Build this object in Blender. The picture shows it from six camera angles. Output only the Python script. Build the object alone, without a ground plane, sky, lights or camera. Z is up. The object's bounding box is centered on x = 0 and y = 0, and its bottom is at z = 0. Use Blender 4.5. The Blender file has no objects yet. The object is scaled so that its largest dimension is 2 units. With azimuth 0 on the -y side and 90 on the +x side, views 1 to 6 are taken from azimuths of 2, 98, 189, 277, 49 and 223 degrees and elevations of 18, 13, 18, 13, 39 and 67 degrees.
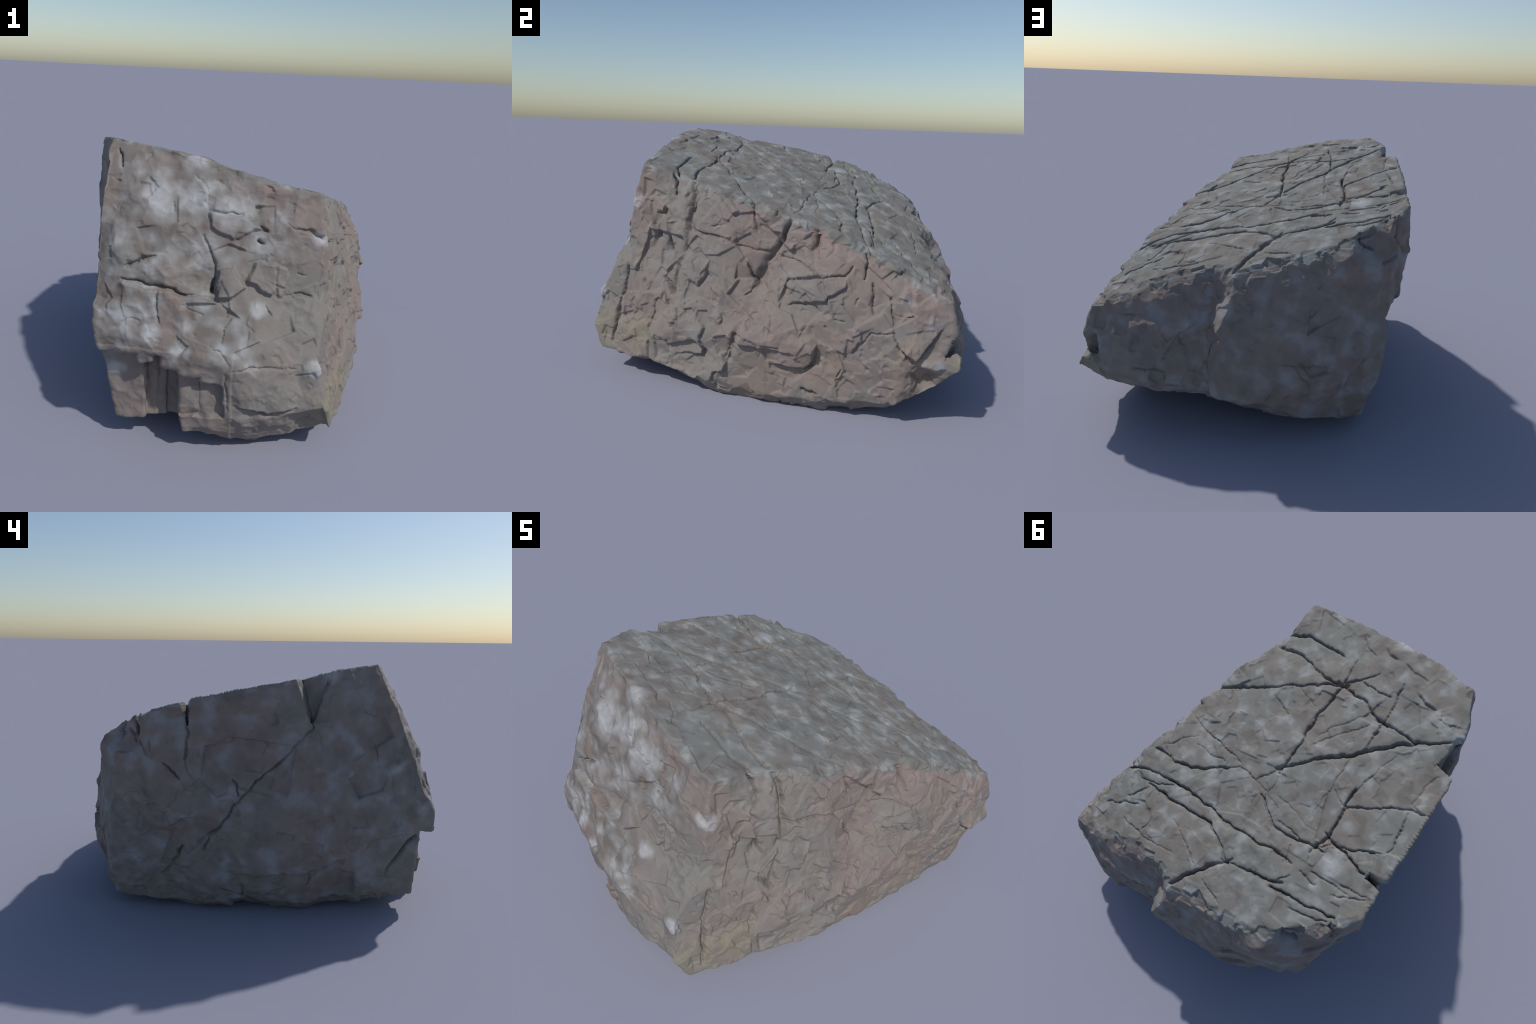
import bpy, bmesh, math
import numpy as np
from mathutils import Vector

VOXEL = 0.0037

# ------------------------------------------------------------------ profiles
# Vertical profiles of the block, counter-clockwise seen from above, each from
# the rim of the sloping top down to the edge of the underside (x, y, z).
PROFILES = [
    # front right edge
    [(.345,-.660,1.11),(.375,-.712,.92),(.378,-.755,.67),(.378,-.895,.43),(.430,-.925,.25),(.455,-.880,.15),(.400,-.740,.10)],
    # right side, running backwards in ribs and hollows
    [(.360,-.520,1.075),(.405,-.540,.90),(.430,-.550,.68),(.480,-.575,.48),(.505,-.600,.30),(.530,-.600,.13),(.470,-.480,.09)],
    [(.385,-.410,1.03),(.445,-.430,.88),(.500,-.420,.68),(.545,-.430,.50),(.565,-.440,.32),(.575,-.440,.11),(.515,-.360,.05)],
    [(.445,-.280,1.00),(.485,-.310,.85),(.530,-.290,.68),(.572,-.290,.50),(.615,-.280,.33),(.620,-.280,.08),(.560,-.250,.00)],
    [(.515, .040,.905),(.525, .040,.80),(.540, .030,.68),(.600, .010,.48),(.678, .020,.33),(.655, .030,.07),(.590, .050,.00)],
    [(.575, .340,.820),(.625, .330,.74),(.660, .310,.655),(.675,.270,.48),(.675, .270,.30),(.685, .320,.07),(.620, .310,.00)],
    [(.625, .620,.745),(.670, .630,.65),(.705, .650,.53),(.728, .680,.42),(.740, .700,.31),(.718, .640,.11),(.630, .600,.04)],
    # back right corner
    [(.650, .850,.650),(.690, .855,.55),(.705, .870,.45),(.725, .890,.37),(.735, .900,.31),(.710, .820,.21),(.600, .720,.15)],
    # back face, recessed right half
    [(.435, .820,.700),(.450, .890,.60),(.460, .945,.48),(.460, .975,.38),(.460, .985,.30),(.450, .950,.24),(.380, .740,.15)],
    [(.080, .780,.780),(.078, .808,.68),(.105, .868,.55),(.110, .910,.42),(.100, .940,.32),(.080, .940,.25),(.050, .700,.09)],
    # back face, proud left half
    [(.010,.822,.80),(.003,.862,.72),(.062,.942,.58),(.030,.950,.46),(-.040,.930,.37),(-.04,.940,.24),(-.020,.720,.07)],
    [(-.330,.745,.870),(-.330,.800,.78),(-.320,.850,.62),(-.320,.880,.45),(-.310,.905,.30),(-.310,.870,.15),(-.270,.680,.05)],
    [(-.480,.685,.945),(-.500,.755,.86),(-.520,.755,.72),(-.510,.768,.50),(-.480,.790,.30),(-.450,.765,.10),(-.370,.620,.03)],
    [(-.665,.540,.99),(-.670,.588,.85),(-.690,.630,.65),(-.680,.658,.45),(-.650,.672,.28),(-.595,.670,.07),(-.480,.550,.02)],
    # left side, running forwards
    [(-.750,.400,1.055),(-.762,.400,.85),(-.742,.400,.65),(-.665,.380,.44),(-.635,.370,.25),(-.600,.370,.05),(-.540,.350,.00)],
    [(-.712,.050,1.14),(-.668,.050,1.00),(-.675,.050,.75),(-.675,.050,.50),(-.655,.050,.30),(-.605,.050,.06),(-.540,.050,.00)],
    [(-.685,-.280,1.21),(-.668,-.300,1.00),(-.652,-.300,.75),(-.655,-.300,.50),(-.648,-.300,.30),(-.555,-.330,.06),(-.480,-.300,.00)],
    [(-.635,-.410,1.235),(-.632,-.440,1.05),(-.630,-.470,.83),(-.642,-.490,.60),(-.632,-.500,.42),(-.540,-.500,.15),(-.460,-.450,.04)],
    [(-.585,-.520,1.255),(-.588,-.580,1.08),(-.585,-.660,.86),(-.590,-.700,.65),(-.555,-.730,.48),(-.505,-.690,.16),(-.450,-.600,.04)],
    # front left edge and front face
    [(-.525,-.640,1.27),(-.535,-.730,1.10),(-.545,-.815,.90),(-.530,-.890,.69),(-.530,-.950,.55),(-.500,-.935,.36),(-.480,-.870,.11)],
    [(-.400,-.668,1.255),(-.410,-.755,1.10),(-.430,-.862,.88),(-.400,-.910,.70),(-.380,-.955,.54),(-.350,-.945,.33),(-.330,-.905,.12)],
    [(-.200,-.685,1.22),(-.210,-.728,1.10),(-.190,-.815,.92),(-.180,-.900,.70),(-.200,-.978,.50),(-.190,-.970,.30),(-.170,-.945,.11)],
    [(.050,-.680,1.17),(.040,-.710,1.09),(.030,-.785,.92),(.030,-.900,.64),(.050,-.980,.46),(.080,-.970,.20),(.100,-.890,.04)],
    [(.200,-.675,1.14),(.210,-.700,1.06),(.200,-.758,.90),(.220,-.815,.66),(.240,-.930,.43),(.260,-.960,.22),(.250,-.860,.07)],
]

# the sloping top: planes (point, normal) that cut the lofted body
TOP = (Vector((0, 0, 1.014)), Vector((.19, .246, 1.0)).normalized())
TOP_CUTS = [
    (Vector((0, 0, 1.032)), TOP[1]),
    (Vector((-.14, .56, .927)), Vector((.20, .36, 1.0))),       # falls off towards the back
    (Vector((.42, .45, .843)), Vector((.30, .37, 1.0))),        # and towards the right rim
    (Vector((.0, -.45, 1.140)), Vector((.24, .20, 1.0))),     # and a little at the front right
]

# wedges broken out of the block: convex hulls of a few corners
BREAKOUTS = [
    # overhang low on the front left, its ceiling stepping from block to block
    [(-.70,-.885,.475),(-.70,-1.1,.475),(-.355,-.875,.485),(-.355,-1.1,.495),(-.70,-.865,-.05),(-.70,-1.1,-.05),(-.355,-.865,-.05),(-.355,-1.1,-.05)],
    [(-.36,-.850,.43),(-.36,-1.1,.455),(-.29,-.835,.44),(-.29,-1.1,.455),(-.36,-.865,-.05),(-.36,-1.1,-.05),(-.29,-.855,-.05),(-.29,-1.1,-.05)],
    [(-.30,-.840,.475),(-.30,-1.1,.49),(-.25,-.835,.465),(-.25,-1.1,.485),(-.30,-.860,-.05),(-.30,-1.1,-.05),(-.25,-.850,-.05),(-.25,-1.1,-.05)],
    [(-.26,-.825,.415),(-.26,-1.1,.43),(-.19,-.815,.415),(-.19,-1.1,.43),(-.26,-.845,-.05),(-.26,-1.1,-.05),(-.18,-.835,-.05),(-.18,-1.1,-.05)],
    [(-.22,-.925,.41),(-.22,-1.1,.43),(-.09,-.920,.40),(-.09,-1.1,.42),(-.22,-.935,.20),(-.22,-1.1,.20),(-.09,-.945,.19),(-.09,-1.1,.19)],
    [(-.10,-.925,.365),(-.10,-1.1,.375),(.00,-.930,.355),(.00,-1.1,.375),(-.10,-.935,.20),(-.10,-1.1,.20),(.00,-.945,.20),(.00,-1.1,.20)],
    # V notches in the left rim
    [(-.620,-.350,.99),(-.82,-.355,.98),(-.58,-.255,1.30),(-.82,-.225,1.30),(-.575,-.44,1.32),(-.82,-.46,1.32)],
    [(-.675,.245,.97),(-.82,.245,.96),(-.65,.205,1.2),(-.82,.195,1.2),(-.65,.28,1.2),(-.82,.30,1.2)],
    [(-.66,.50,.86),(-.82,.49,.85),(-.62,.46,1.2),(-.82,.45,1.2),(-.62,.53,1.2),(-.82,.55,1.2)],
    # gap under the back right cap
    [(.645,.86,.48),(.64,.81,.36),(.80,.96,.54),(.80,.96,.345),(.57,1.1,.50),(.60,1.1,.37),(.80,.85,.37)],
]

# ------------------------------------------------------------------ noise
def hash3(ix, iy, iz, seed):
    h = (ix * 374761393 + iy * 668265263 + iz * 2147483647 + seed * 1274126177) & 0xFFFFFFFF
    h = ((h ^ (h >> 13)) * 1103515245) & 0xFFFFFFFF
    h = ((h ^ (h >> 16)) * 2654435761) & 0xFFFFFFFF
    return ((h ^ (h >> 15)) & 0xFFFFFF) / float(0x1000000)

TURN = np.linalg.qr(np.random.default_rng(3).normal(size=(3, 3)))[0]   # keeps noise grids off the axes

def value_noise(p, freq, seed):
    q = p @ TURN * freq
    i = np.floor(q).astype(np.int64)
    f = q - i
    f = f * f * f * (f * (f * 6 - 15) + 10)
    out = np.zeros(len(p))
    for dx in (0, 1):
        for dy in (0, 1):
            for dz in (0, 1):
                w = (f[:, 0] if dx else 1 - f[:, 0]) * (f[:, 1] if dy else 1 - f[:, 1]) * (f[:, 2] if dz else 1 - f[:, 2])
                out += w * hash3(i[:, 0] + dx, i[:, 1] + dy, i[:, 2] + dz, seed)
    return out * 2 - 1

def fbm(p, freq, seed, octaves=4, gain=0.5):
    out = np.zeros(len(p)); a = 1.0; tot = 0
    for o in range(octaves):
        out += a * value_noise(p + 7.3 * o, freq, seed + o)
        tot += a; a *= gain; freq *= 2.03
    return out / tot

def facets(p, freq, seed, tilt=1.0, bow=0.5):
    """Continuous field of tilted chips: the lowest of many random planes."""
    q = p @ TURN * freq
    i = np.floor(q).astype(np.int64)
    best = np.full(len(p), 1e9)
    for dx in (-1, 0, 1):
        for dy in (-1, 0, 1):
            for dz in (-1, 0, 1):
                a, b, c = i[:, 0] + dx, i[:, 1] + dy, i[:, 2] + dz
                d = q - np.stack([a + hash3(a, b, c, seed), b + hash3(a, b, c, seed + 1), c + hash3(a, b, c, seed + 2)], 1)
                g = np.stack([hash3(a, b, c, seed + 3), hash3(a, b, c, seed + 4), hash3(a, b, c, seed + 5)], 1) * 2 - 1
                best = np.minimum(best, (d * d).sum(1) * bow + tilt * (d * g).sum(1) + .3 * hash3(a, b, c, seed + 6))
    return best / freq

def cells(p, freq, seed):
    """Worley distances F1, F2 and a random value for the nearest cell."""
    q = p @ TURN * freq
    i = np.floor(q).astype(np.int64)
    f1 = np.full(len(p), 1e9); f2 = f1.copy(); idr = np.zeros(len(p))
    for dx in (-1, 0, 1):
        for dy in (-1, 0, 1):
            for dz in (-1, 0, 1):
                a, b, c = i[:, 0] + dx, i[:, 1] + dy, i[:, 2] + dz
                d = q - np.stack([a + hash3(a, b, c, seed), b + hash3(a, b, c, seed + 1), c + hash3(a, b, c, seed + 2)], 1)
                e = np.sqrt((d * d).sum(1))
                near = e < f1
                f2 = np.where(near, f1, np.minimum(f2, e))
                idr = np.where(near, hash3(a, b, c, seed + 9), idr)
                f1 = np.where(near, e, f1)
    return f1, f2, idr

def smoothstep(a, b, x):
    t = np.clip((x - a) / (b - a), 0, 1)
    return t * t * (3 - 2 * t)

# ------------------------------------------------------------------ body
def hull_object(name, points):
    bm = bmesh.new()
    for p in points:
        bm.verts.new(p)
    bmesh.ops.convex_hull(bm, input=bm.verts)
    bmesh.ops.recalc_face_normals(bm, faces=bm.faces)
    me = bpy.data.meshes.new(name)
    bm.to_mesh(me); bm.free()
    ob = bpy.data.objects.new(name, me)
    bpy.context.scene.collection.objects.link(ob)
    return ob

def build_body():
    bm = bmesh.new()
    rings = []
    for prof in PROFILES:
        p0, p1 = Vector(prof[0]), Vector(prof[1])
        d = (p0 - p1) / max(p0.z - p1.z, .05)
        up = p0 + d * .25
        rings.append([bm.verts.new(up)] + [bm.verts.new(p) for p in prof])
    n, m = len(rings), len(rings[0])
    for a in range(n):
        A, B = rings[a], rings[(a + 1) % n]
        for k in range(m - 1):
            # split each quad along its shorter diagonal
            if (A[k].co - B[k + 1].co).length < (B[k].co - A[k + 1].co).length:
                bm.faces.new((A[k], A[k + 1], B[k + 1])); bm.faces.new((A[k], B[k + 1], B[k]))
            else:
                bm.faces.new((A[k], A[k + 1], B[k])); bm.faces.new((A[k + 1], B[k + 1], B[k]))
    top = bm.verts.new((-.05, .1, 1.35)); bot = bm.verts.new((.0, .0, .012))
    for a in range(n):
        A, B = rings[a], rings[(a + 1) % n]
        bm.faces.new((top, A[0], B[0])); bm.faces.new((bot, B[-1], A[-1]))
    bmesh.ops.recalc_face_normals(bm, faces=bm.faces)
    for co, no in TOP_CUTS:
        r = bmesh.ops.bisect_plane(bm, geom=bm.verts[:] + bm.edges[:] + bm.faces[:], plane_co=co, plane_no=no, clear_outer=True)
        edges = [e for e in r['geom_cut'] if isinstance(e, bmesh.types.BMEdge)]
        bmesh.ops.holes_fill(bm, edges=[e for e in bm.edges if e.is_boundary], sides=0)
    bmesh.ops.triangulate(bm, faces=[f for f in bm.faces if len(f.verts) > 4])
    bmesh.ops.recalc_face_normals(bm, faces=bm.faces)
    me = bpy.data.meshes.new("boulder")
    bm.to_mesh(me); bm.free()
    ob = bpy.data.objects.new("boulder", me)
    bpy.context.scene.collection.objects.link(ob)
    helpers = []
    rng = np.random.default_rng(5)
    for pts in BREAKOUTS:
        pts = np.array(pts) + rng.uniform(-.012, .012, (len(pts), 3))
        h = hull_object("breakout", pts); helpers.append(h)
        mod = ob.modifiers.new("b", 'BOOLEAN'); mod.operation = 'DIFFERENCE'; mod.object = h; mod.solver = 'EXACT'
    mod = ob.modifiers.new("r", 'REMESH'); mod.mode = 'VOXEL'; mod.voxel_size = VOXEL
    mod = ob.modifiers.new("s", 'SMOOTH'); mod.iterations = 6; mod.factor = .5
    dg = bpy.context.evaluated_depsgraph_get()
    me2 = bpy.data.meshes.new_from_object(ob.evaluated_get(dg))
    ob.modifiers.clear(); ob.data = me2; me2.name = "boulder"
    for h in helpers:
        bpy.data.objects.remove(h)
    return ob

def get_co(me):
    a = np.empty(len(me.vertices) * 3); me.vertices.foreach_get('co', a); return a.reshape(-1, 3)

def get_no(me):
    a = np.empty(len(me.vertices) * 3); me.vertex_normals.foreach_get('vector', a); return a.reshape(-1, 3)

def set_co(me, a):
    me.vertices.foreach_set('co', a.ravel()); me.update()

ob = build_body()
me = ob.data
print("verts", len(me.vertices))
N = get_no(me)
P = get_co(me)

# ------------------------------------------------------------------ fractures
# Measured on each face in its own plane: top in (x, y), front and back in
# (x, z), left and right in (y, z).  Joints, cracks and hairlines: ((half width,
# depth), path).  Ledges: ((height, reach), [a point on the proud side, path...]).
# Blocks: ((height,), outline).  Bumps: ((height, radius), [centre]).
#FEAT_BEGIN
TOP_JOINTS = [
    ((.006, .030), [(.465, -.067), (.379, -.120), (.296, -.173), (.212, -.221), (.135, -.274), (.045, -.343), (-.037, -.383)]),
    ((.006, .030), [(.331, -.481), (.271, -.511), (.177, -.506), (.077, -.508)]),
    ((.006, .030), [(.323, -.398), (.246, -.407), (.197, -.403), (.117, -.378), (.028, -.375), (-.037, -.383)]),
    ((.006, .030), [(-.037, -.383), (-.041, -.307), (-.038, -.206), (-.053, -.075), (-.064, .015), (-.065, .084)]),
    ((.006, .030), [(-.037, -.383), (-.088, -.370), (-.185, -.358), (-.228, -.329), (-.300, -.318)]),
    ((.006, .030), [(-.300, -.318), (-.361, -.322), (-.457, -.317), (-.531, -.338), (-.612, -.408)]),
    ((.009, .035), [(-.065, .084), (-.122, .033), (-.191, -.053), (-.299, -.136), (-.328, -.182), (-.403, -.249), (-.464, -.308)]),
    ((.006, .030), [(.178, .244), (.255, .302), (.333, .345), (.413, .353), (.504, .352)]),
    ((.006, .030), [(.409, .512), (.292, .511), (.189, .495), (.041, .478), (-.048, .522), (-.136, .560)]),
    ((.006, .030), [(.329, .438), (.241, .423), (.134, .422), (.010, .426), (-.077, .420), (-.174, .411), (-.276, .397), (-.346, .397)]),
    ((.010, .040), [(-.138, .562), (-.074, .651), (-.031, .709), (.005, .775)]),
    ((.006, .030), [(-.138, .562), (-.219, .544), (-.312, .520), (-.373, .493)]),
    ((.006, .030), [(-.092, .252), (-.151, .286), (-.205, .315), (-.278, .317), (-.355, .294), (-.421, .278)]),
    ((.006, .030), [(-.413, .282), (-.438, .200), (-.411, .086), (-.406, .023)]),
    ((.006, .030), [(-.448, .213), (-.559, .233), (-.638, .255), (-.695, .239)]),
    ((.006, .030), [(-.401, .516), (-.514, .491), (-.626, .472)]),
    ((.006, .030), [(.574, .493), (.490, .460), (.329, .438)]),
]
FRONT_JOINTS = [
    ((.009, .030), [(-.416, .811), (-.390, .826), (-.356, .848), (-.304, .857)]),
    ((.007, .030), [(-.120, .937), (-.095, .895), (-.074, .853), (-.062, .812), (-.062, .778)]),
    ((.016, .050), [(-.062, .778), (-.069, .728)]),
    ((.006, .030), [(-.442, .760), (-.368, .758), (-.305, .746), (-.170, .718)]),
    ((.006, .030), [(.266, .707), (.308, .700), (.342, .689)]),
    ((.006, .030), [(.102, .971), (.143, .958)]),
    ((.006, .030), [(.096, .923), (.128, .911)]),
    ((.008, .030), [(.262, .963), (.318, .959), (.396, .905)]),
    ((.006, .030), [(-.504, 1.246), (-.486, 1.222), (-.479, 1.180)]),
]
RIGHT_JOINTS = [
    ((.018, .030), [(-.407, 1.071), (-.385, .987), (-.388, .896), (-.397, .813)]),
    ((.020, .022), [(-.397, .813), (-.420, .709), (-.454, .583), (-.480, .495)]),
    ((.006, .030), [(-.508, 1.085), (-.480, 1.027), (-.480, .970)]),
    ((.005, .022), [(-.381, .815), (-.301, .795), (-.222, .783), (-.143, .762), (-.076, .750), (.027, .737)]),
    ((.014, .045), [(.134, .921), (.114, .864), (.089, .808), (.042, .736), (.024, .707)]),
    ((.030, .028), [(.028, .721), (.005, .656), (-.023, .593), (-.034, .557)]),
    ((.005, .022), [(.075, .732), (.152, .711), (.209, .694), (.284, .662), (.345, .665), (.383, .668)]),
    ((.005, .022), [(.472, .799), (.483, .746), (.483, .691), (.477, .659)]),
    ((.005, .022), [(.515, .646), (.515, .589), (.525, .513)]),
    ((.006, .026), [(.598, .595), (.606, .531), (.612, .456), (.622, .423), (.660, .367), (.712, .322)]),
    ((.006, .030), [(-.081, .676), (-.057, .616), (-.027, .584)]),
    ((.014, .035), [(-.733, .567), (-.747, .495), (-.778, .400), (-.802, .299), (-.820, .175)]),
    ((.010, .035), [(-.542, .557), (-.508, .526), (-.479, .476)]),
    ((.006, .030), [(-.069, .939), (-.059, .868), (-.034, .834)]),
    ((.006, .030), [(.217, .115), (.292, .088)]),
    ((.010, .030), [(-.508, .760), (-.510, .703)]),
    ((.022, .022), [(-.393, 1.061), (-.371, 1.046)]),
]
BACK_JOINTS = [
    ((.010, .030), [(-.530, .984), (-.543, .941), (-.596, .927)]),
]
LEFT_JOINTS = [
    ((.006, .022), [(-.352, 1.005), (-.305, .958), (-.257, .898), (-.200, .836), (-.142, .783)]),
    ((.006, .022), [(-.142, .783), (-.075, .720), (-.025, .657)]),
    ((.008, .026), [(-.025, .657), (.009, .611), (.061, .547), (.106, .489)]),
    ((.009, .026), [(.106, .489), (.152, .428), (.182, .348)]),
    ((.006, .030), [(.035, .734), (.018, .691), (.005, .647)]),
    ((.006, .030), [(.253, 1.003), (.238, .966), (.254, .891)]),
    ((.010, .030), [(.254, .891), (.259, .841)]),
    ((.006, .030), [(.352, .825), (.313, .781), (.287, .736)]),
    ((.012, .032), [(.296, .359), (.342, .294), (.406, .205)]),
    ((.010, .030), [(-.867, .445), (-.805, .355), (-.726, .231)]),
    ((.010, .030), [(.538, .967), (.482, .907), (.439, .863)]),
    ((.012, .035), [(-.002, .154), (-.008, .063)]),
]
TOP_CRACKS = [
    ((.004, .016), [(-.037, -.383), (-.030, -.444), (-.019, -.511)]),
    ((.004, .016), [(-.037, -.383), (-.082, -.430), (-.147, -.503)]),
    ((.004, .016), [(-.300, -.318), (-.293, -.429), (-.266, -.516)]),
    ((.004, .016), [(-.265, -.433), (-.104, -.436)]),
    ((.004, .016), [(-.300, -.318), (-.311, -.271), (-.324, -.179)]),
    ((.004, .016), [(-.065, .084), (-.031, .148), (.009, .196), (.098, .191), (.178, .244)]),
    ((.004, .016), [(.034, -.634), (-.009, -.596), (-.080, -.574)]),
    ((.004, .016), [(.474, .135), (.369, .146), (.272, .159), (.245, .171), (.114, .173)]),
    ((.004, .016), [(.359, .229), (.261, .225), (.189, .215)]),
    ((.004, .016), [(-.414, .083), (-.472, .036), (-.538, -.007), (-.589, -.051), (-.646, -.069), (-.700, -.081)]),
    ((.004, .016), [(-.645, -.048), (-.676, .103), (-.672, .137)]),
    ((.004, .016), [(-.426, .268), (-.469, .224), (-.544, .207), (-.602, .171), (-.669, .134)]),
    ((.004, .016), [(-.472, .385), (-.651, .349)]),
    ((.004, .016), [(-.599, .345), (-.715, .323)]),
    ((.004, .016), [(-.589, .403), (-.645, .366), (-.724, .335)]),
    ((.004, .016), [(-.487, .537), (-.614, .511), (-.658, .478)]),
    ((.004, .016), [(-.429, .405), (-.513, .411)]),
    ((.004, .016), [(-.374, .485), (-.402, .438)]),
    ((.004, .016), [(.511, .515), (.384, .490), (.316, .452)]),
    ((.004, .016), [(.499, .623), (.422, .527)]),
    ((.004, .016), [(.581, .702), (.506, .656), (.424, .620)]),
    ((.004, .016), [(-.216, .294), (-.290, .282), (-.343, .296)]),
]
FRONT_CRACKS = [
    ((.004, .016), [(-.106, 1.029), (-.034, 1.027), (.030, 1.024)]),
    ((.004, .016), [(.210, .985), (.262, .963)]),
    ((.004, .016), [(.274, .791), (.312, .778)]),
    ((.004, .016), [(-.251, 1.049), (-.239, 1.016)]),
    ((.004, .016), [(-.498, 1.128), (-.477, 1.122)]),
    ((.004, .016), [(-.020, .540), (-.019, .588), (.014, .626)]),
    ((.004, .016), [(-.282, .731), (-.279, .662), (-.268, .603)]),
    ((.004, .016), [(.018, .436), (.116, .442), (.224, .431), (.288, .427)]),
    ((.004, .016), [(.154, .661), (.171, .627)]),
    ((.004, .016), [(-.004, .426), (.012, .343), (.010, .245)]),
    ((.004, .016), [(.018, .459), (-.030, .507), (-.068, .530)]),
]
RIGHT_CRACKS = [
    ((.004, .016), [(.383, .668), (.403, .685), (.418, .718)]),
    ((.004, .016), [(.621, .440), (.523, .427), (.484, .375)]),
    ((.004, .016), [(-.044, .565), (-.060, .537), (-.088, .526)]),
    ((.004, .016), [(-.556, .441), (-.574, .359), (-.588, .288)]),
    ((.004, .016), [(.453, .582), (.438, .546)]),
    ((.004, .016), [(.623, .524), (.672, .524), (.704, .539)]),
    ((.004, .016), [(.054, .351), (.062, .409), (.053, .440)]),
    ((.004, .016), [(-.057, .325), (-.009, .324)]),
    ((.004, .016), [(.629, .719), (.633, .701)]),
    ((.004, .016), [(.308, .433), (.317, .425)]),
    ((.004, .016), [(.345, .470), (.392, .471)]),
    ((.004, .016), [(.399, .240), (.375, .198)]),
    ((.030, .018), [(.249, .866), (.238, .782), (.234, .722)]),
    ((.028, .018), [(-.162, .209), (-.102, .376), (-.055, .475)]),
]
BACK_CRACKS = [
    ((.004, .016), [(.138, .384), (.107, .436), (.091, .483)]),
    ((.004, .016), [(.439, .358), (.360, .358), (.316, .342)]),
    ((.004, .016), [(.524, .574), (.444, .588)]),
]
LEFT_CRACKS = [
    ((.004, .016), [(.259, .841), (.241, .771), (.218, .735)]),
    ((.004, .016), [(-.650, .897), (-.662, .829)]),
    ((.004, .016), [(.407, .925), (.403, .868)]),
    ((.004, .016), [(.377, .579), (.311, .638), (.294, .682)]),
    ((.004, .016), [(-.334, .173), (-.394, .249)]),
]
TOP_HAIRLINES = [
    ((.004, .009), [(.009, .196), (-.092, .218), (-.092, .252), (-.088, .179), (-.080, .136)]),
    ((.004, .009), [(-.406, .023), (-.415, -.023), (-.433, -.144), (-.450, -.220)]),
    ((.004, .009), [(-.319, .202), (-.311, .043), (-.296, -.067), (-.304, -.139)]),
    ((.004, .009), [(-.408, .082), (-.322, .040)]),
    ((.004, .009), [(-.629, -.091), (-.630, -.186), (-.647, -.241)]),
    ((.004, .009), [(-.139, .212), (-.222, .209), (-.327, .227), (-.385, .232)]),
    ((.004, .009), [(.125, .422), (.088, .411)]),
    ((.004, .009), [(-.427, .357), (-.396, .296)]),
    ((.004, .009), [(-.345, .412), (-.322, .337)]),
    ((.004, .009), [(.442, .717), (.307, .715), (.106, .686)]),
    ((.004, .009), [(.206, .564), (.094, .611), (-.021, .663)]),
    ((.004, .009), [(.316, .707), (.302, .628)]),
    ((.004, .009), [(-.102, .683), (-.235, .726)]),
    ((.004, .009), [(.500, .319), (.450, .242), (.383, .185)]),
    ((.004, .009), [(.301, .074), (.311, -.009), (.365, -.069)]),
    ((.004, .009), [(.196, -.167), (.078, -.136)]),
    ((.004, .009), [(.136, -.276), (-.005, -.229)]),
    ((.004, .009), [(-.106, -.123), (-.141, -.200), (-.230, -.309)]),
    ((.004, .009), [(-.109, -.069), (-.182, -.183), (-.267, -.278)]),
]
FRONT_HAIRLINES = [
    ((.004, .009), [(-.176, .676), (-.094, .636)]),
    ((.004, .009), [(-.450, .583), (-.406, .617), (-.351, .607)]),
]
RIGHT_HAIRLINES = [
    ((.004, .009), [(-.363, .661), (-.348, .612)]),
    ((.004, .009), [(-.275, .838), (-.198, .853)]),
]
BACK_HAIRLINES = [
    ((.004, .009), [(-.240, .416), (-.286, .423), (-.445, .385)]),
    ((.004, .009), [(-.295, .419), (-.323, .364), (-.359, .310)]),
    ((.004, .009), [(-.083, .683), (-.093, .634)]),
    ((.004, .009), [(-.375, .783), (-.361, .758)]),
    ((.004, .009), [(-.392, .675), (-.354, .643), (-.315, .611)]),
    ((.004, .009), [(.316, .333), (.312, .304)]),
]
LEFT_HAIRLINES = [
    ((.004, .009), [(.292, .350), (.266, .321), (.208, .386), (.152, .438)]),
    ((.004, .009), [(-.352, 1.005), (-.379, .950), (-.389, .899)]),
    ((.004, .009), [(-.729, .777), (-.757, .617)]),
    ((.004, .009), [(.142, .924), (.085, .914), (.011, .966)]),
    ((.004, .009), [(.353, .529), (.329, .478), (.298, .409)]),
    ((.004, .009), [(-.100, .860), (-.132, .912), (-.107, .944)]),
]
TOP_LEDGES = [
    ((.012, .100), [(-.314, -.605), (-.195, -.586), (-.310, -.575), (-.359, -.576)]),
    ((.012, .100), [(-.417, -.530), (-.328, -.518), (-.403, -.482), (-.466, -.486)]),
    ((.012, .080), [(-.141, -.651), (-.078, -.647), (-.144, -.594), (-.195, -.586)]),
    ((.012, .080), [(-.517, -.472), (-.481, -.456), (-.525, -.444), (-.605, -.462)]),
]
FRONT_LEDGES = [
    ((.025, .120), [(-.257, .672), (-.474, .734), (-.432, .755), (-.287, .733), (-.152, .712), (-.044, .691), (.001, .680)]),
    ((.030, .100), [(.267, .620), (.206, .696), (.280, .700), (.343, .680)]),
    ((.028, .160), [(.167, .319), (.023, .279), (.106, .259), (.172, .236), (.272, .263), (.309, .262)]),
    ((.015, .100), [(-.192, .984), (-.171, 1.171), (-.121, 1.104), (-.107, 1.037)]),
]
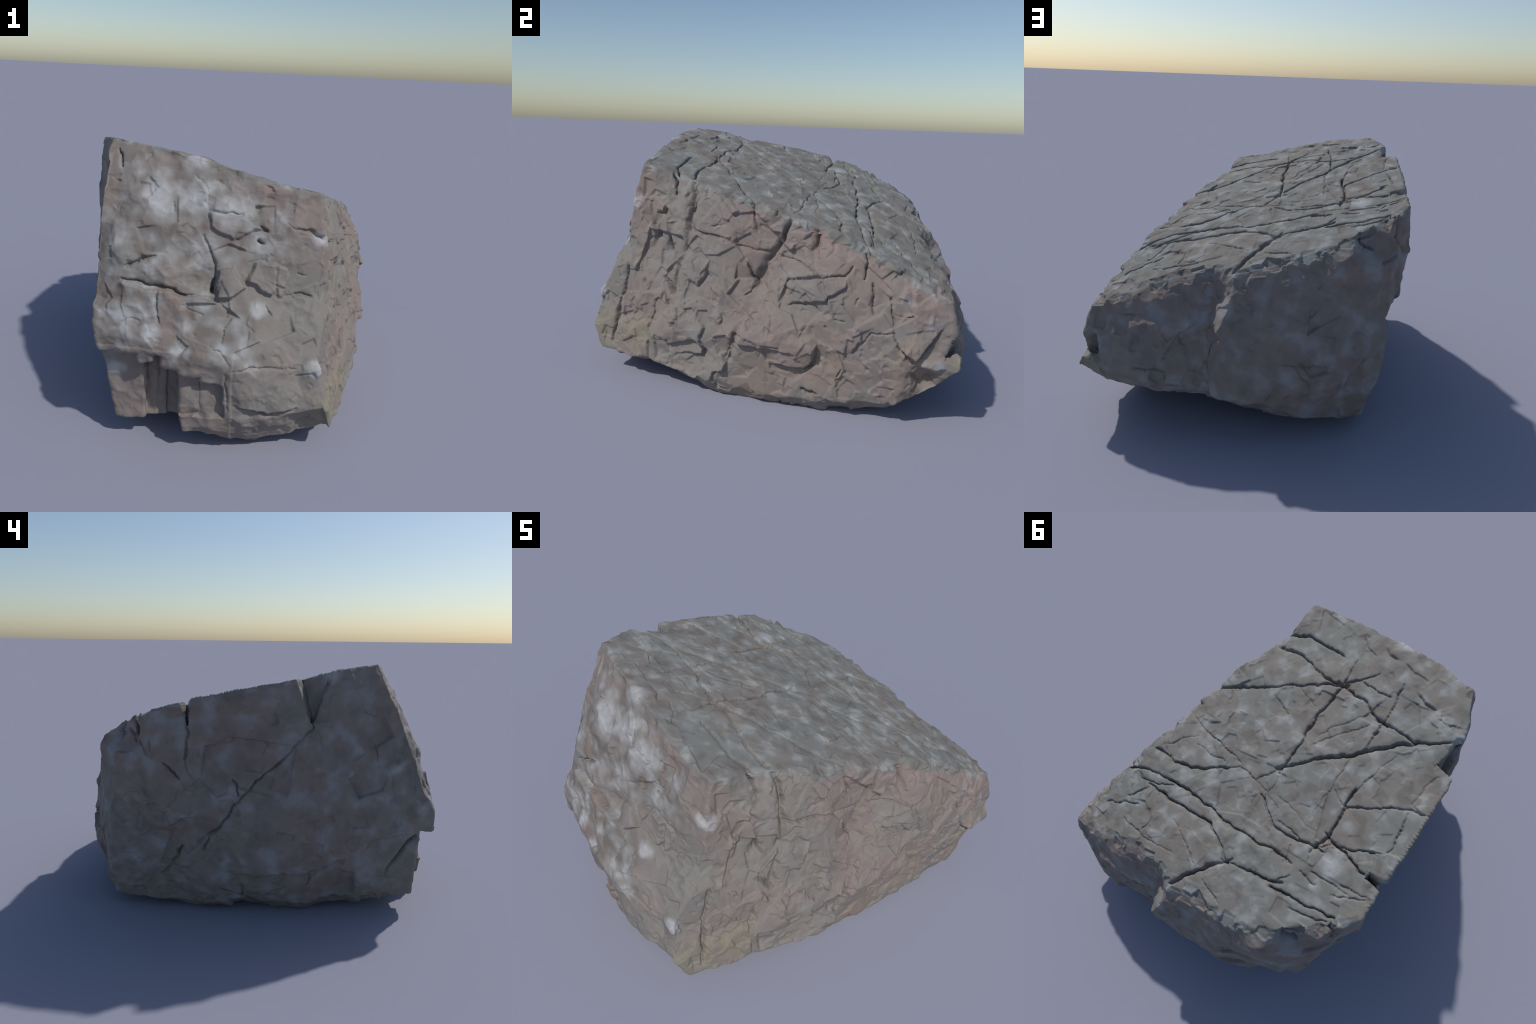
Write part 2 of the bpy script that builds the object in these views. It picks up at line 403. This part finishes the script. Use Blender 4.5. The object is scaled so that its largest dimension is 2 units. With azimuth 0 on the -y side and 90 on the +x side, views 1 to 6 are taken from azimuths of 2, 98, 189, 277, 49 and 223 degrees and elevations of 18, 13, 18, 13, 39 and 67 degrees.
RIGHT_LEDGES = [
    ((.020, .120), [(.261, .611), (.383, .668), (.407, .629), (.383, .601), (.292, .556), (.176, .521), (.094, .500)]),
    ((.035, .140), [(.173, .296), (.290, .360), (.279, .316), (.264, .257), (.221, .217), (.103, .218), (.048, .212)]),
    ((.016, .100), [(.403, .437), (.462, .454), (.484, .384), (.444, .342), (.420, .320)]),
    ((.020, .100), [(-.388, .594), (-.272, .680), (-.296, .605), (-.323, .556), (-.341, .526)]),
    ((.035, .120), [(-.447, .280), (-.334, .406), (-.281, .343), (-.295, .282), (-.284, .210), (-.502, .167)]),
    ((.018, .080), [(-.242, .402), (-.196, .434), (-.188, .399), (-.200, .371)]),
    ((.018, .120), [(.006, .359), (-.045, .467), (-.094, .386), (-.144, .290), (-.167, .198)]),
    ((.020, .100), [(-.173, .914), (-.125, .917), (-.151, .888)]),
    ((.030, .150), [(.691, .489), (.830, .501), (.793, .445), (.720, .331), (.660, .367), (.622, .423)]),
    ((.020, .100), [(-.549, .919), (-.515, .903), (-.547, .871), (-.589, .863)]),
    ((.018, .070), [(-.654, .774), (-.621, .817), (-.576, .782), (-.585, .742)]),
    ((.020, .100), [(.196, .854), (.242, .841), (.238, .782)]),
    ((.020, .100), [(.755, .237), (.701, .274), (.766, .217)]),
]
BACK_LEDGES = [
    ((.015, .120), [(-.410, .411), (-.488, .214), (-.541, .343), (-.626, .484)]),
    ((.012, .100), [(.291, .551), (.502, .567), (.480, .531), (.431, .489), (.401, .440)]),
    ((.012, .100), [(-.415, .885), (-.208, .843), (-.247, .876)]),
]
LEFT_LEDGES = [
    ((.015, .120), [(-.107, .944), (-.352, 1.005), (-.257, .898), (-.142, .783)]),
    ((.035, .140), [(-.200, .370), (-.874, .465), (-.771, .446), (-.666, .431), (-.599, .377), (-.487, .332), (-.377, .256), (-.201, .247), (.023, .227), (.131, .260)]),
    ((.015, .100), [(.303, .858), (.647, .843), (.481, .870)]),
    ((.015, .100), [(.259, .718), (.283, .745), (.252, .682), (.211, .682)]),
]
FRONT_BLOCKS = [
    ((.018,), [(-.105, 1.025), (-.015, 1.015), (.076, 1.017), (.142, 1.008), (.143, .963), (.080, .958), (-.008, .922), (-.092, .971)]),
    ((.030,), [(-.055, .770), (-.044, .804), (.013, .826), (.038, .780), (.072, .735), (.009, .698), (-.050, .704)]),
    ((.028,), [(.092, .835), (.181, .829), (.190, .736), (.169, .700), (.076, .752)]),
    ((.014,), [(.184, .828), (.226, .807), (.241, .762), (.219, .709), (.193, .679)]),
]
FRONT_BUMPS = [
    ((-.030, .060), [(.325, .177)]),
    ((.020, .050), [(.369, .402)]),
    ((-.040, .050), [(-.099, .773)]),
]
RIGHT_BUMPS = [
    ((-.025, .030), [(-.510, .703)]),
    ((-.012, .050), [(-.020, .610)]),
    ((-.050, .050), [(.761, .257)]),
    ((-.022, .060), [(-.196, .443)]),
    ((.020, .090), [(.198, .599)]),
    ((.015, .070), [(-.166, .806)]),
    ((-.020, .050), [(.243, .823)]),
    ((.018, .080), [(-.449, .329)]),
    ((-.020, .050), [(-.223, .246)]),
    ((-.018, .050), [(.534, .749)]),
    ((.018, .070), [(.641, .623)]),
]
BACK_BUMPS = [
    ((.012, .040), [(.368, .649)]),
    ((.012, .050), [(.393, .531)]),
    ((-.030, .040), [(-.558, .971)]),
    ((.010, .030), [(-.451, .874)]),
]
#FEAT_END

# ------------------------------------------------------------------ relief
FACES = {  # plane axes and outward direction
    'TOP': ((0, 1), np.array(TOP[1])), 'FRONT': ((0, 2), np.array((0, -1, .15))),
    'RIGHT': ((1, 2), np.array((1, 0, 0))), 'BACK': ((0, 2), np.array((0, 1, 0))),
    'LEFT': ((1, 2), np.array((-1, 0, 0))),
}

def segment_distance(q, a, b):
    ab = b - a
    t = np.clip(((q - a) @ ab) / max(ab @ ab, 1e-12), 0, 1)
    d = q - a - t[:, None] * ab
    return np.sqrt((d * d).sum(1)), (ab[0] * (q[:, 1] - a[1]) - ab[1] * (q[:, 0] - a[0])), t

def path_distance(q, path):
    """Distance to a path, signed side of its nearest stretch, position along it."""
    best = np.full(len(q), 1e9); sgn = np.zeros(len(q)); pos = np.zeros(len(q))
    n = len(path) - 1
    for k in range(n):
        d, s, t = segment_distance(q, path[k], path[k + 1])
        m = d < best
        best[m] = d[m]; sgn[m] = s[m]; pos[m] = (k + t[m]) / n
    return best, np.sign(sgn), pos

def inside(q, poly):
    r = np.zeros(len(q), bool)
    for k in range(len(poly)):
        (x0, y0), (x1, y1) = poly[k], poly[(k + 1) % len(poly)]
        c = (y0 > q[:, 1]) != (y1 > q[:, 1])
        r ^= c & (q[:, 0] < (x1 - x0) * (q[:, 1] - y0) / (y1 - y0 + 1e-12) + x0)
    return r

def fractures(P, N, jitter):
    h = np.zeros(len(P))
    for name, (axes, out) in FACES.items():
        mask = smoothstep(.30, .55, N @ out)
        idx = np.nonzero(mask > 0)[0]
        q = P[idx][:, axes] + jitter[idx]
        mk = mask[idx]; f = np.zeros(len(idx))
        get = lambda kind: globals().get(name + '_' + kind, [])
        def near(path, r):
            lo, hi = path.min(0) - r, path.max(0) + r
            return np.nonzero(((q > lo) & (q < hi)).all(1))[0]
        for (hgt,), poly in get('BLOCKS'):
            poly = np.array(poly); k = near(poly, .03)
            d, _, _ = path_distance(q[k], np.vstack([poly, poly[:1]]))
            sd = np.where(inside(q[k], poly), d, -d)
            f[k] += hgt * smoothstep(-.004, .008, sd)
        for (hgt, reach), pts in get('LEDGES'):
            ref = np.array(pts[0]); path = np.array(pts[1:]); k = near(path, reach * 1.6)
            d, s, t = path_distance(q[k], path)
            _, sr, _ = path_distance(ref[None], path)
            sd = d * s * sr[0]
            ends = smoothstep(0, .25, t) * smoothstep(1, .75, t) * (.5 + .7 * vary2[idx[k]])
            fall = np.exp(-(np.maximum(sd, 0) / reach) ** 2)
            low = np.exp(-(np.minimum(sd, 0) / (reach * .5)) ** 2)
            f[k] += hgt * ends * np.where(sd > 0, .65 * fall * smoothstep(0, .006, sd) - .0, -.35 * low) 
            f[k] -= hgt * ends * .35 * np.exp(-(d / .006) ** 2)
        for (hgt, rad), pts in get('BUMPS'):
            d = np.sqrt(((q - np.array(pts[0])) ** 2).sum(1))
            f += hgt * np.exp(-(d / rad) ** 2)
        for kind in ('JOINTS', 'CRACKS', 'HAIRLINES'):
            for (w, depth), path in get(kind):
                path = np.array(path)
                if kind == 'JOINTS' and name == 'TOP':      # the big joints run out through the rim
                    a, b = path[0] - path[1], path[-1] - path[-2]
                    path = np.vstack([path[0] + a / np.linalg.norm(a) * .03, path, path[-1] + b / np.linalg.norm(b) * .03])
                k = near(path, w * 7)
                d, s, t = path_distance(q[k], path)
                taper = .55 + .45 * np.sqrt(np.clip(1 - (2 * t - 1) ** 2, 0, 1))
                ww = w * (.36 + .5 * vary[idx[k]])
                cut = depth * taper * (.5 + .8 * vary2[idx[k]])
                f[k] -= cut * (.85 * np.exp(-(d / ww) ** 2) + .15 * np.exp(-(d / (3.2 * ww)) ** 2))
        h[idx] += f * mk
    return h

warp = np.stack([fbm(P, 3.0, 50 + k, 3) for k in range(3)], 1) * .06
Q = P + warp
vary = .5 + .5 * fbm(P, 9, 71, 2); vary2 = np.clip(.5 + .9 * fbm(P, 6, 75, 2), 0, 1)
jitter = np.stack([fbm(P, 18, 61, 4, .6), fbm(P, 18, 65, 4, .6)], 1) * .014
topness = smoothstep(.80, .95, N @ np.array(TOP[1]))
side = 1 - topness
h = np.zeros(len(P))
h += side * facets(Q, 4.0, 11, .8, 1.4) * .05
h += side * facets(Q, 8.5, 23, .8, 1.4) * .10
h += facets(Q, 20.0, 37, .8, 1.4) * (.05 + .06 * side)
h += fbm(P, 6, 3, 6, .55) * (.005 + .006 * side)
h -= topness * np.average(h, weights=topness) + side * np.average(h, weights=side)
wander = np.stack([fbm(P, 7, 300 + k * 7, 4, .55) for k in range(3)], 1) * .012
S = P + N * h[:, None] + wander

def chip(S, count, radius, tilt, depth, pick, seed, upright=False):
    """Knock flat chips off the surface: inside a small angular outline the rock
    is planed down to a slightly tilted facet that ends in a sharp little scarp."""
    rng = np.random.default_rng(seed)
    order = np.argsort(S[:, 0]); xs = S[order, 0]
    pool = np.nonzero(pick)[0]
    for i in rng.choice(pool, count):
        c = S[i]; n0 = N[i]
        r = rng.uniform(*radius)
        u = np.cross(n0, (0, 0, 1.0) if abs(n0[2]) < .8 else (0, 1.0, 0)); u /= np.linalg.norm(u)
        v = np.cross(n0, u)
        n = n0 + u * rng.normal(0, tilt) + v * rng.normal(0, tilt); n /= np.linalg.norm(n)
        lo, hi = np.searchsorted(xs, (c[0] - r * 1.6, c[0] + r * 1.6))
        k = order[lo:hi]
        k = k[(np.abs(S[k] - c) < r * 1.6).all(1)]
        d = S[k] - c
        a, b = d @ u, d @ v
        sides = rng.integers(4, 6); turn = rng.normal(0, .2) if upright else rng.uniform(0, 6.28)
        inner = np.full(len(k), 1e9)
        for q in range(sides):
            t = turn + 6.283 * q / sides + rng.normal(0, .22)
            inner = np.minimum(inner, r * rng.uniform(.55, 1.1) - (a * np.cos(t) + b * np.sin(t)))
        over = d @ n + rng.uniform(*depth)
        m = smoothstep(-.003, .004, inner) * smoothstep(.45, .8, N[k] @ n0)
        S[k] -= n * (np.clip(over, 0, depth[1] + r * .10) * m)[:, None]
    return S

recess = (P[:, 0] < .03) & (P[:, 1] < -.78) & (P[:, 2] < .50)
plain = (side > .5) & (P[:, 2] > .02) & ~recess
shaded = plain & ((N[:, 0] < -.5) | (N[:, 1] > .5))
front = plain & (N[:, 1] < -.6)
right = plain & (N[:, 0] > .5)
S = chip(S, 48, (.07, .17), .09, (.000, .009), right, 1)
S = chip(S, 10, (.07, .15), .07, (.000, .007), front, 21)
S = chip(S, 40, (.07, .17), .09, (.000, .010), shaded, 12)
S = chip(S, 6, (.04, .09), .09, (.000, .008), front, 22, True)
S = chip(S, 170, (.025, .07), .12, (.000, .005), right, 3)
S = chip(S, 170, (.025, .07), .13, (.000, .006), plain, 13)
S = chip(S, 700, (.010, .028), .17, (.000, .003), plain, 4)
S = chip(S, 80, (.04, .14), .016, (.000, .004), topness > .9, 5)
S = chip(S, 260, (.015, .04), .035, (.000, .0025), topness > .9, 6)
rim = (topness > .02) & (topness < .8)
S = chip(S, 120, (.02, .05), .18, (.000, .008), rim, 7)
S += N * (.008 * side - .005 * front + .006 * topness)[:, None]
set_co(me, S)
S += N * fractures(P, N, jitter)[:, None]
# take the frayed slivers off the sharpest edges
E = np.empty(len(me.edges) * 2, np.int32); me.edges.foreach_get('vertices', E); E = E.reshape(-1, 2)
soft = np.clip(.25 * recess + .55 * ((topness > .02) & (topness < .9)) + .12, 0, .8)[:, None]
deg = np.bincount(E.ravel(), minlength=len(S))[:, None]
for _ in range(3):
    acc = np.stack([np.bincount(E[:, 0], S[E[:, 1], k], len(S)) + np.bincount(E[:, 1], S[E[:, 0], k], len(S)) for k in range(3)], 1)
    S += (acc / deg - S) * soft
set_co(me, S)

# ------------------------------------------------------------------ material
mat = bpy.data.materials.new("weathered_rock"); mat.use_nodes = True
nt = mat.node_tree; nodes = nt.nodes; links = nt.links
bsdf = nodes["Principled BSDF"]
coord = nodes.new('ShaderNodeTexCoord').outputs['Object']

def put(sock, v):
    if hasattr(v, 'is_output'): links.new(v, sock)
    else: sock.default_value = v

def noise(scale, detail=2.0, rough=.5, offset=(0, 0, 0), stretch=(1, 1, 1), distort=0.0):
    m = nodes.new('ShaderNodeMapping'); links.new(coord, m.inputs['Vector'])
    m.inputs['Location'].default_value = offset; m.inputs['Scale'].default_value = stretch
    n = nodes.new('ShaderNodeTexNoise'); links.new(m.outputs[0], n.inputs['Vector'])
    n.inputs['Scale'].default_value = scale; n.inputs['Detail'].default_value = detail
    n.inputs['Roughness'].default_value = rough; n.inputs['Distortion'].default_value = distort
    return n.outputs['Fac']

def math_node(op, a, b=0.0, clamp=False):
    m = nodes.new('ShaderNodeMath'); m.operation = op; m.use_clamp = clamp
    put(m.inputs[0], a); put(m.inputs[1], b)
    return m.outputs[0]

def step_node(v, lo, hi, out0=0.0, out1=1.0):
    m = nodes.new('ShaderNodeMapRange'); m.interpolation_type = 'SMOOTHSTEP'
    put(m.inputs['Value'], v)
    for k, x in zip(('From Min', 'From Max', 'To Min', 'To Max'), (lo, hi, out0, out1)):
        m.inputs[k].default_value = x
    return m.outputs['Result']

def mix(fac, a, b, mode='MIX'):
    m = nodes.new('ShaderNodeMix'); m.data_type = 'RGBA'; m.blend_type = mode
    put(m.inputs[0], fac)
    for sock, v in ((m.inputs[6], a), (m.inputs[7], b)):
        if isinstance(v, tuple): v = v + (1.0,)
        put(sock, v)
    return m.outputs[2]

def vec(op, a, b):
    m = nodes.new('ShaderNodeVectorMath'); m.operation = op
    for sock, v in ((m.inputs[0], a), (m.inputs[1], b)): put(sock, v)
    return m.outputs['Value'] if op in ('DOT_PRODUCT', 'DISTANCE') else m.outputs[0]

def spots(places, grain):
    """Soft round patches at given places, frayed by a noise."""
    total = 0.0
    for x, y, z, r in places:
        d = vec('DISTANCE', coord, (x, y, z))
        d = math_node('ADD', d, math_node('MULTIPLY', math_node('SUBTRACT', grain, .5), r * 1.6))
        total = math_node('MAXIMUM', total, step_node(d, r, r * .25))
    return total

# depth below the sloping top surface
depth = None
for co, no in TOP_CUTS:
    no = no.normalized()
    d = math_node('SUBTRACT', float(no.dot(co)), vec('DOT_PRODUCT', coord, tuple(no)))
    depth = d if depth is None else math_node('MINIMUM', depth, d)
grain = noise(9, 3, .55)
blotch = noise(13.5, 1.5, .45, (3, 1, 2))
fine = noise(42, 3, .6, (5, 5, 1))
broad = noise(2.6, 2, .5, (1.3, 4, 2))
broad2 = noise(3.4, 2.5, .55, (7, 2, 9))
on_top = step_node(math_node('ADD', depth, math_node('MULTIPLY', math_node('SUBTRACT', grain, .5), .04)), .026, .010)
shady = math_node('MAXIMUM', step_node(vec('DOT_PRODUCT', coord, (1, 0, 0)), -.42, -.60), step_node(vec('DOT_PRODUCT', coord, (0, 1, 0)), .55, .75))

# broken sides: pinkish, grey and tan rock grading into each other
side_col = mix(step_node(broad, .32, .66), (.238, .192, .175), (.216, .200, .182))
side_col = mix(math_node('MULTIPLY', step_node(broad2, .52, .75), .6), side_col, (.250, .206, .170))
rim = math_node('MULTIPLY', step_node(depth, .16, .03), step_node(noise(6, 2, .5, (2, 8, 3)), .40, .62))
side_col = mix(math_node('MULTIPLY', rim, .45), side_col, (.280, .208, .190))
side_col = mix(math_node('MULTIPLY', step_node(blotch, .56, .74), .22), side_col, (.300, .310, .315))
pale = noise(10, 1.2, .45, (2, 6, 6))
side_col = mix(math_node('MULTIPLY', math_node('MULTIPLY', step_node(pale, .48, .72), shady), .75), side_col, (.290, .302, .315))
side_col = mix(math_node('MULTIPLY', math_node('MULTIPLY', step_node(pale, .46, .28), shady), .45), side_col, (.150, .140, .130))
side_col = mix(math_node('MULTIPLY', step_node(blotch, .44, .28), .35), side_col, (.155, .130, .118))
# weathered top: cooler grey, mottled
top_col = mix(step_node(broad2, .40, .62), (.194, .198, .185), (.210, .194, .176))
top_col = mix(math_node('MULTIPLY', step_node(blotch, .50, .72), .85), top_col, (.305, .318, .312))
top_col = mix(math_node('MULTIPLY', step_node(blotch, .46, .30), .60), top_col, (.138, .120, .106))
col = mix(on_top, side_col, top_col)

# mottled pale crust spreads over the upper front
crust_zone = spots([(-.22, -.78, 1.00, .34), (-.42, -.82, .86, .28), (.05, -.80, .95, .20), (-.40, -.95, .60, .26), (-.05, -.95, .58, .26)], grain)
crust = noise(12, 1.2, .45, (9, 4, 4))
front_grey = mix(step_node(crust, .36, .56), (.163, .140, .126), (.240, .236, .226))
front_grey = mix(step_node(crust, .52, .72), front_grey, (.385, .393, .400))
grey_zone = spots([(.22, -.82, .60, .34), (.15, -.75, .90, .26), (.30, -.90, .35, .22)], grain)
col = mix(math_node('MULTIPLY', grey_zone, .55), col, (.205, .200, .184))
col = mix(math_node('MULTIPLY', crust_zone, .9), col, front_grey)
# a few nearly white patches
white = spots([(-.02, -.735, 1.03, .10), (-.14, -.74, 1.06, .08), (-.31, -.74, 1.08, .08),
               (.356, -.702, .915, .055), (.375, -.905, .43, .055), (-.16, -.69, 1.215, .06), (-.47, -.90, .36, .05),
               (.116, -.86, .66, .055), (-.62, -.42, 1.235, .06), (-.52, .30, 1.06, .07), (-.30, -.96, .58, .06)], blotch)
col = mix(math_node('MULTIPLY', white, .68), col, (.46, .47, .485))
# damp olive stain in the front right groove, ochre on the low back right corner
stain = spots([(.44, -.84, .22, .16), (.50, -.66, .25, .14), (.70, .92, .30, .12)], grain)
col = mix(math_node('MULTIPLY', stain, .55), col, (.235, .220, .150))
ochre = spots([(.70, .30, .25, .22), (.72, .70, .28, .20), (.62, .02, .10, .20), (.62, .45, .62, .14)], grain)
col = mix(math_node('MULTIPLY', ochre, .35), col, (.285, .212, .155))
col = mix(step_node(fine, .3, .7, .0, .18), col, (.13, .11, .10))

links.new(col, bsdf.inputs['Base Color'])
bsdf.inputs['Roughness'].default_value = .82
bsdf.inputs['Specular IOR Level'].default_value = .25
bump = nodes.new('ShaderNodeBump'); bump.inputs['Strength'].default_value = .35; bump.inputs['Distance'].default_value = .006
links.new(noise(38, 5, .6, (1, 2, 3), distort=.4), bump.inputs['Height'])
links.new(bump.outputs[0], bsdf.inputs['Normal'])

me.materials.clear(); me.materials.append(mat)
me.polygons.foreach_set('use_smooth', [True] * len(me.polygons))
ob["label"] = "large grey-pink cracked boulder with a sloping flat top"
ob["category"] = "rock"
co = get_co(me); co[:, 2] = np.maximum(co[:, 2], 0); set_co(me, co)
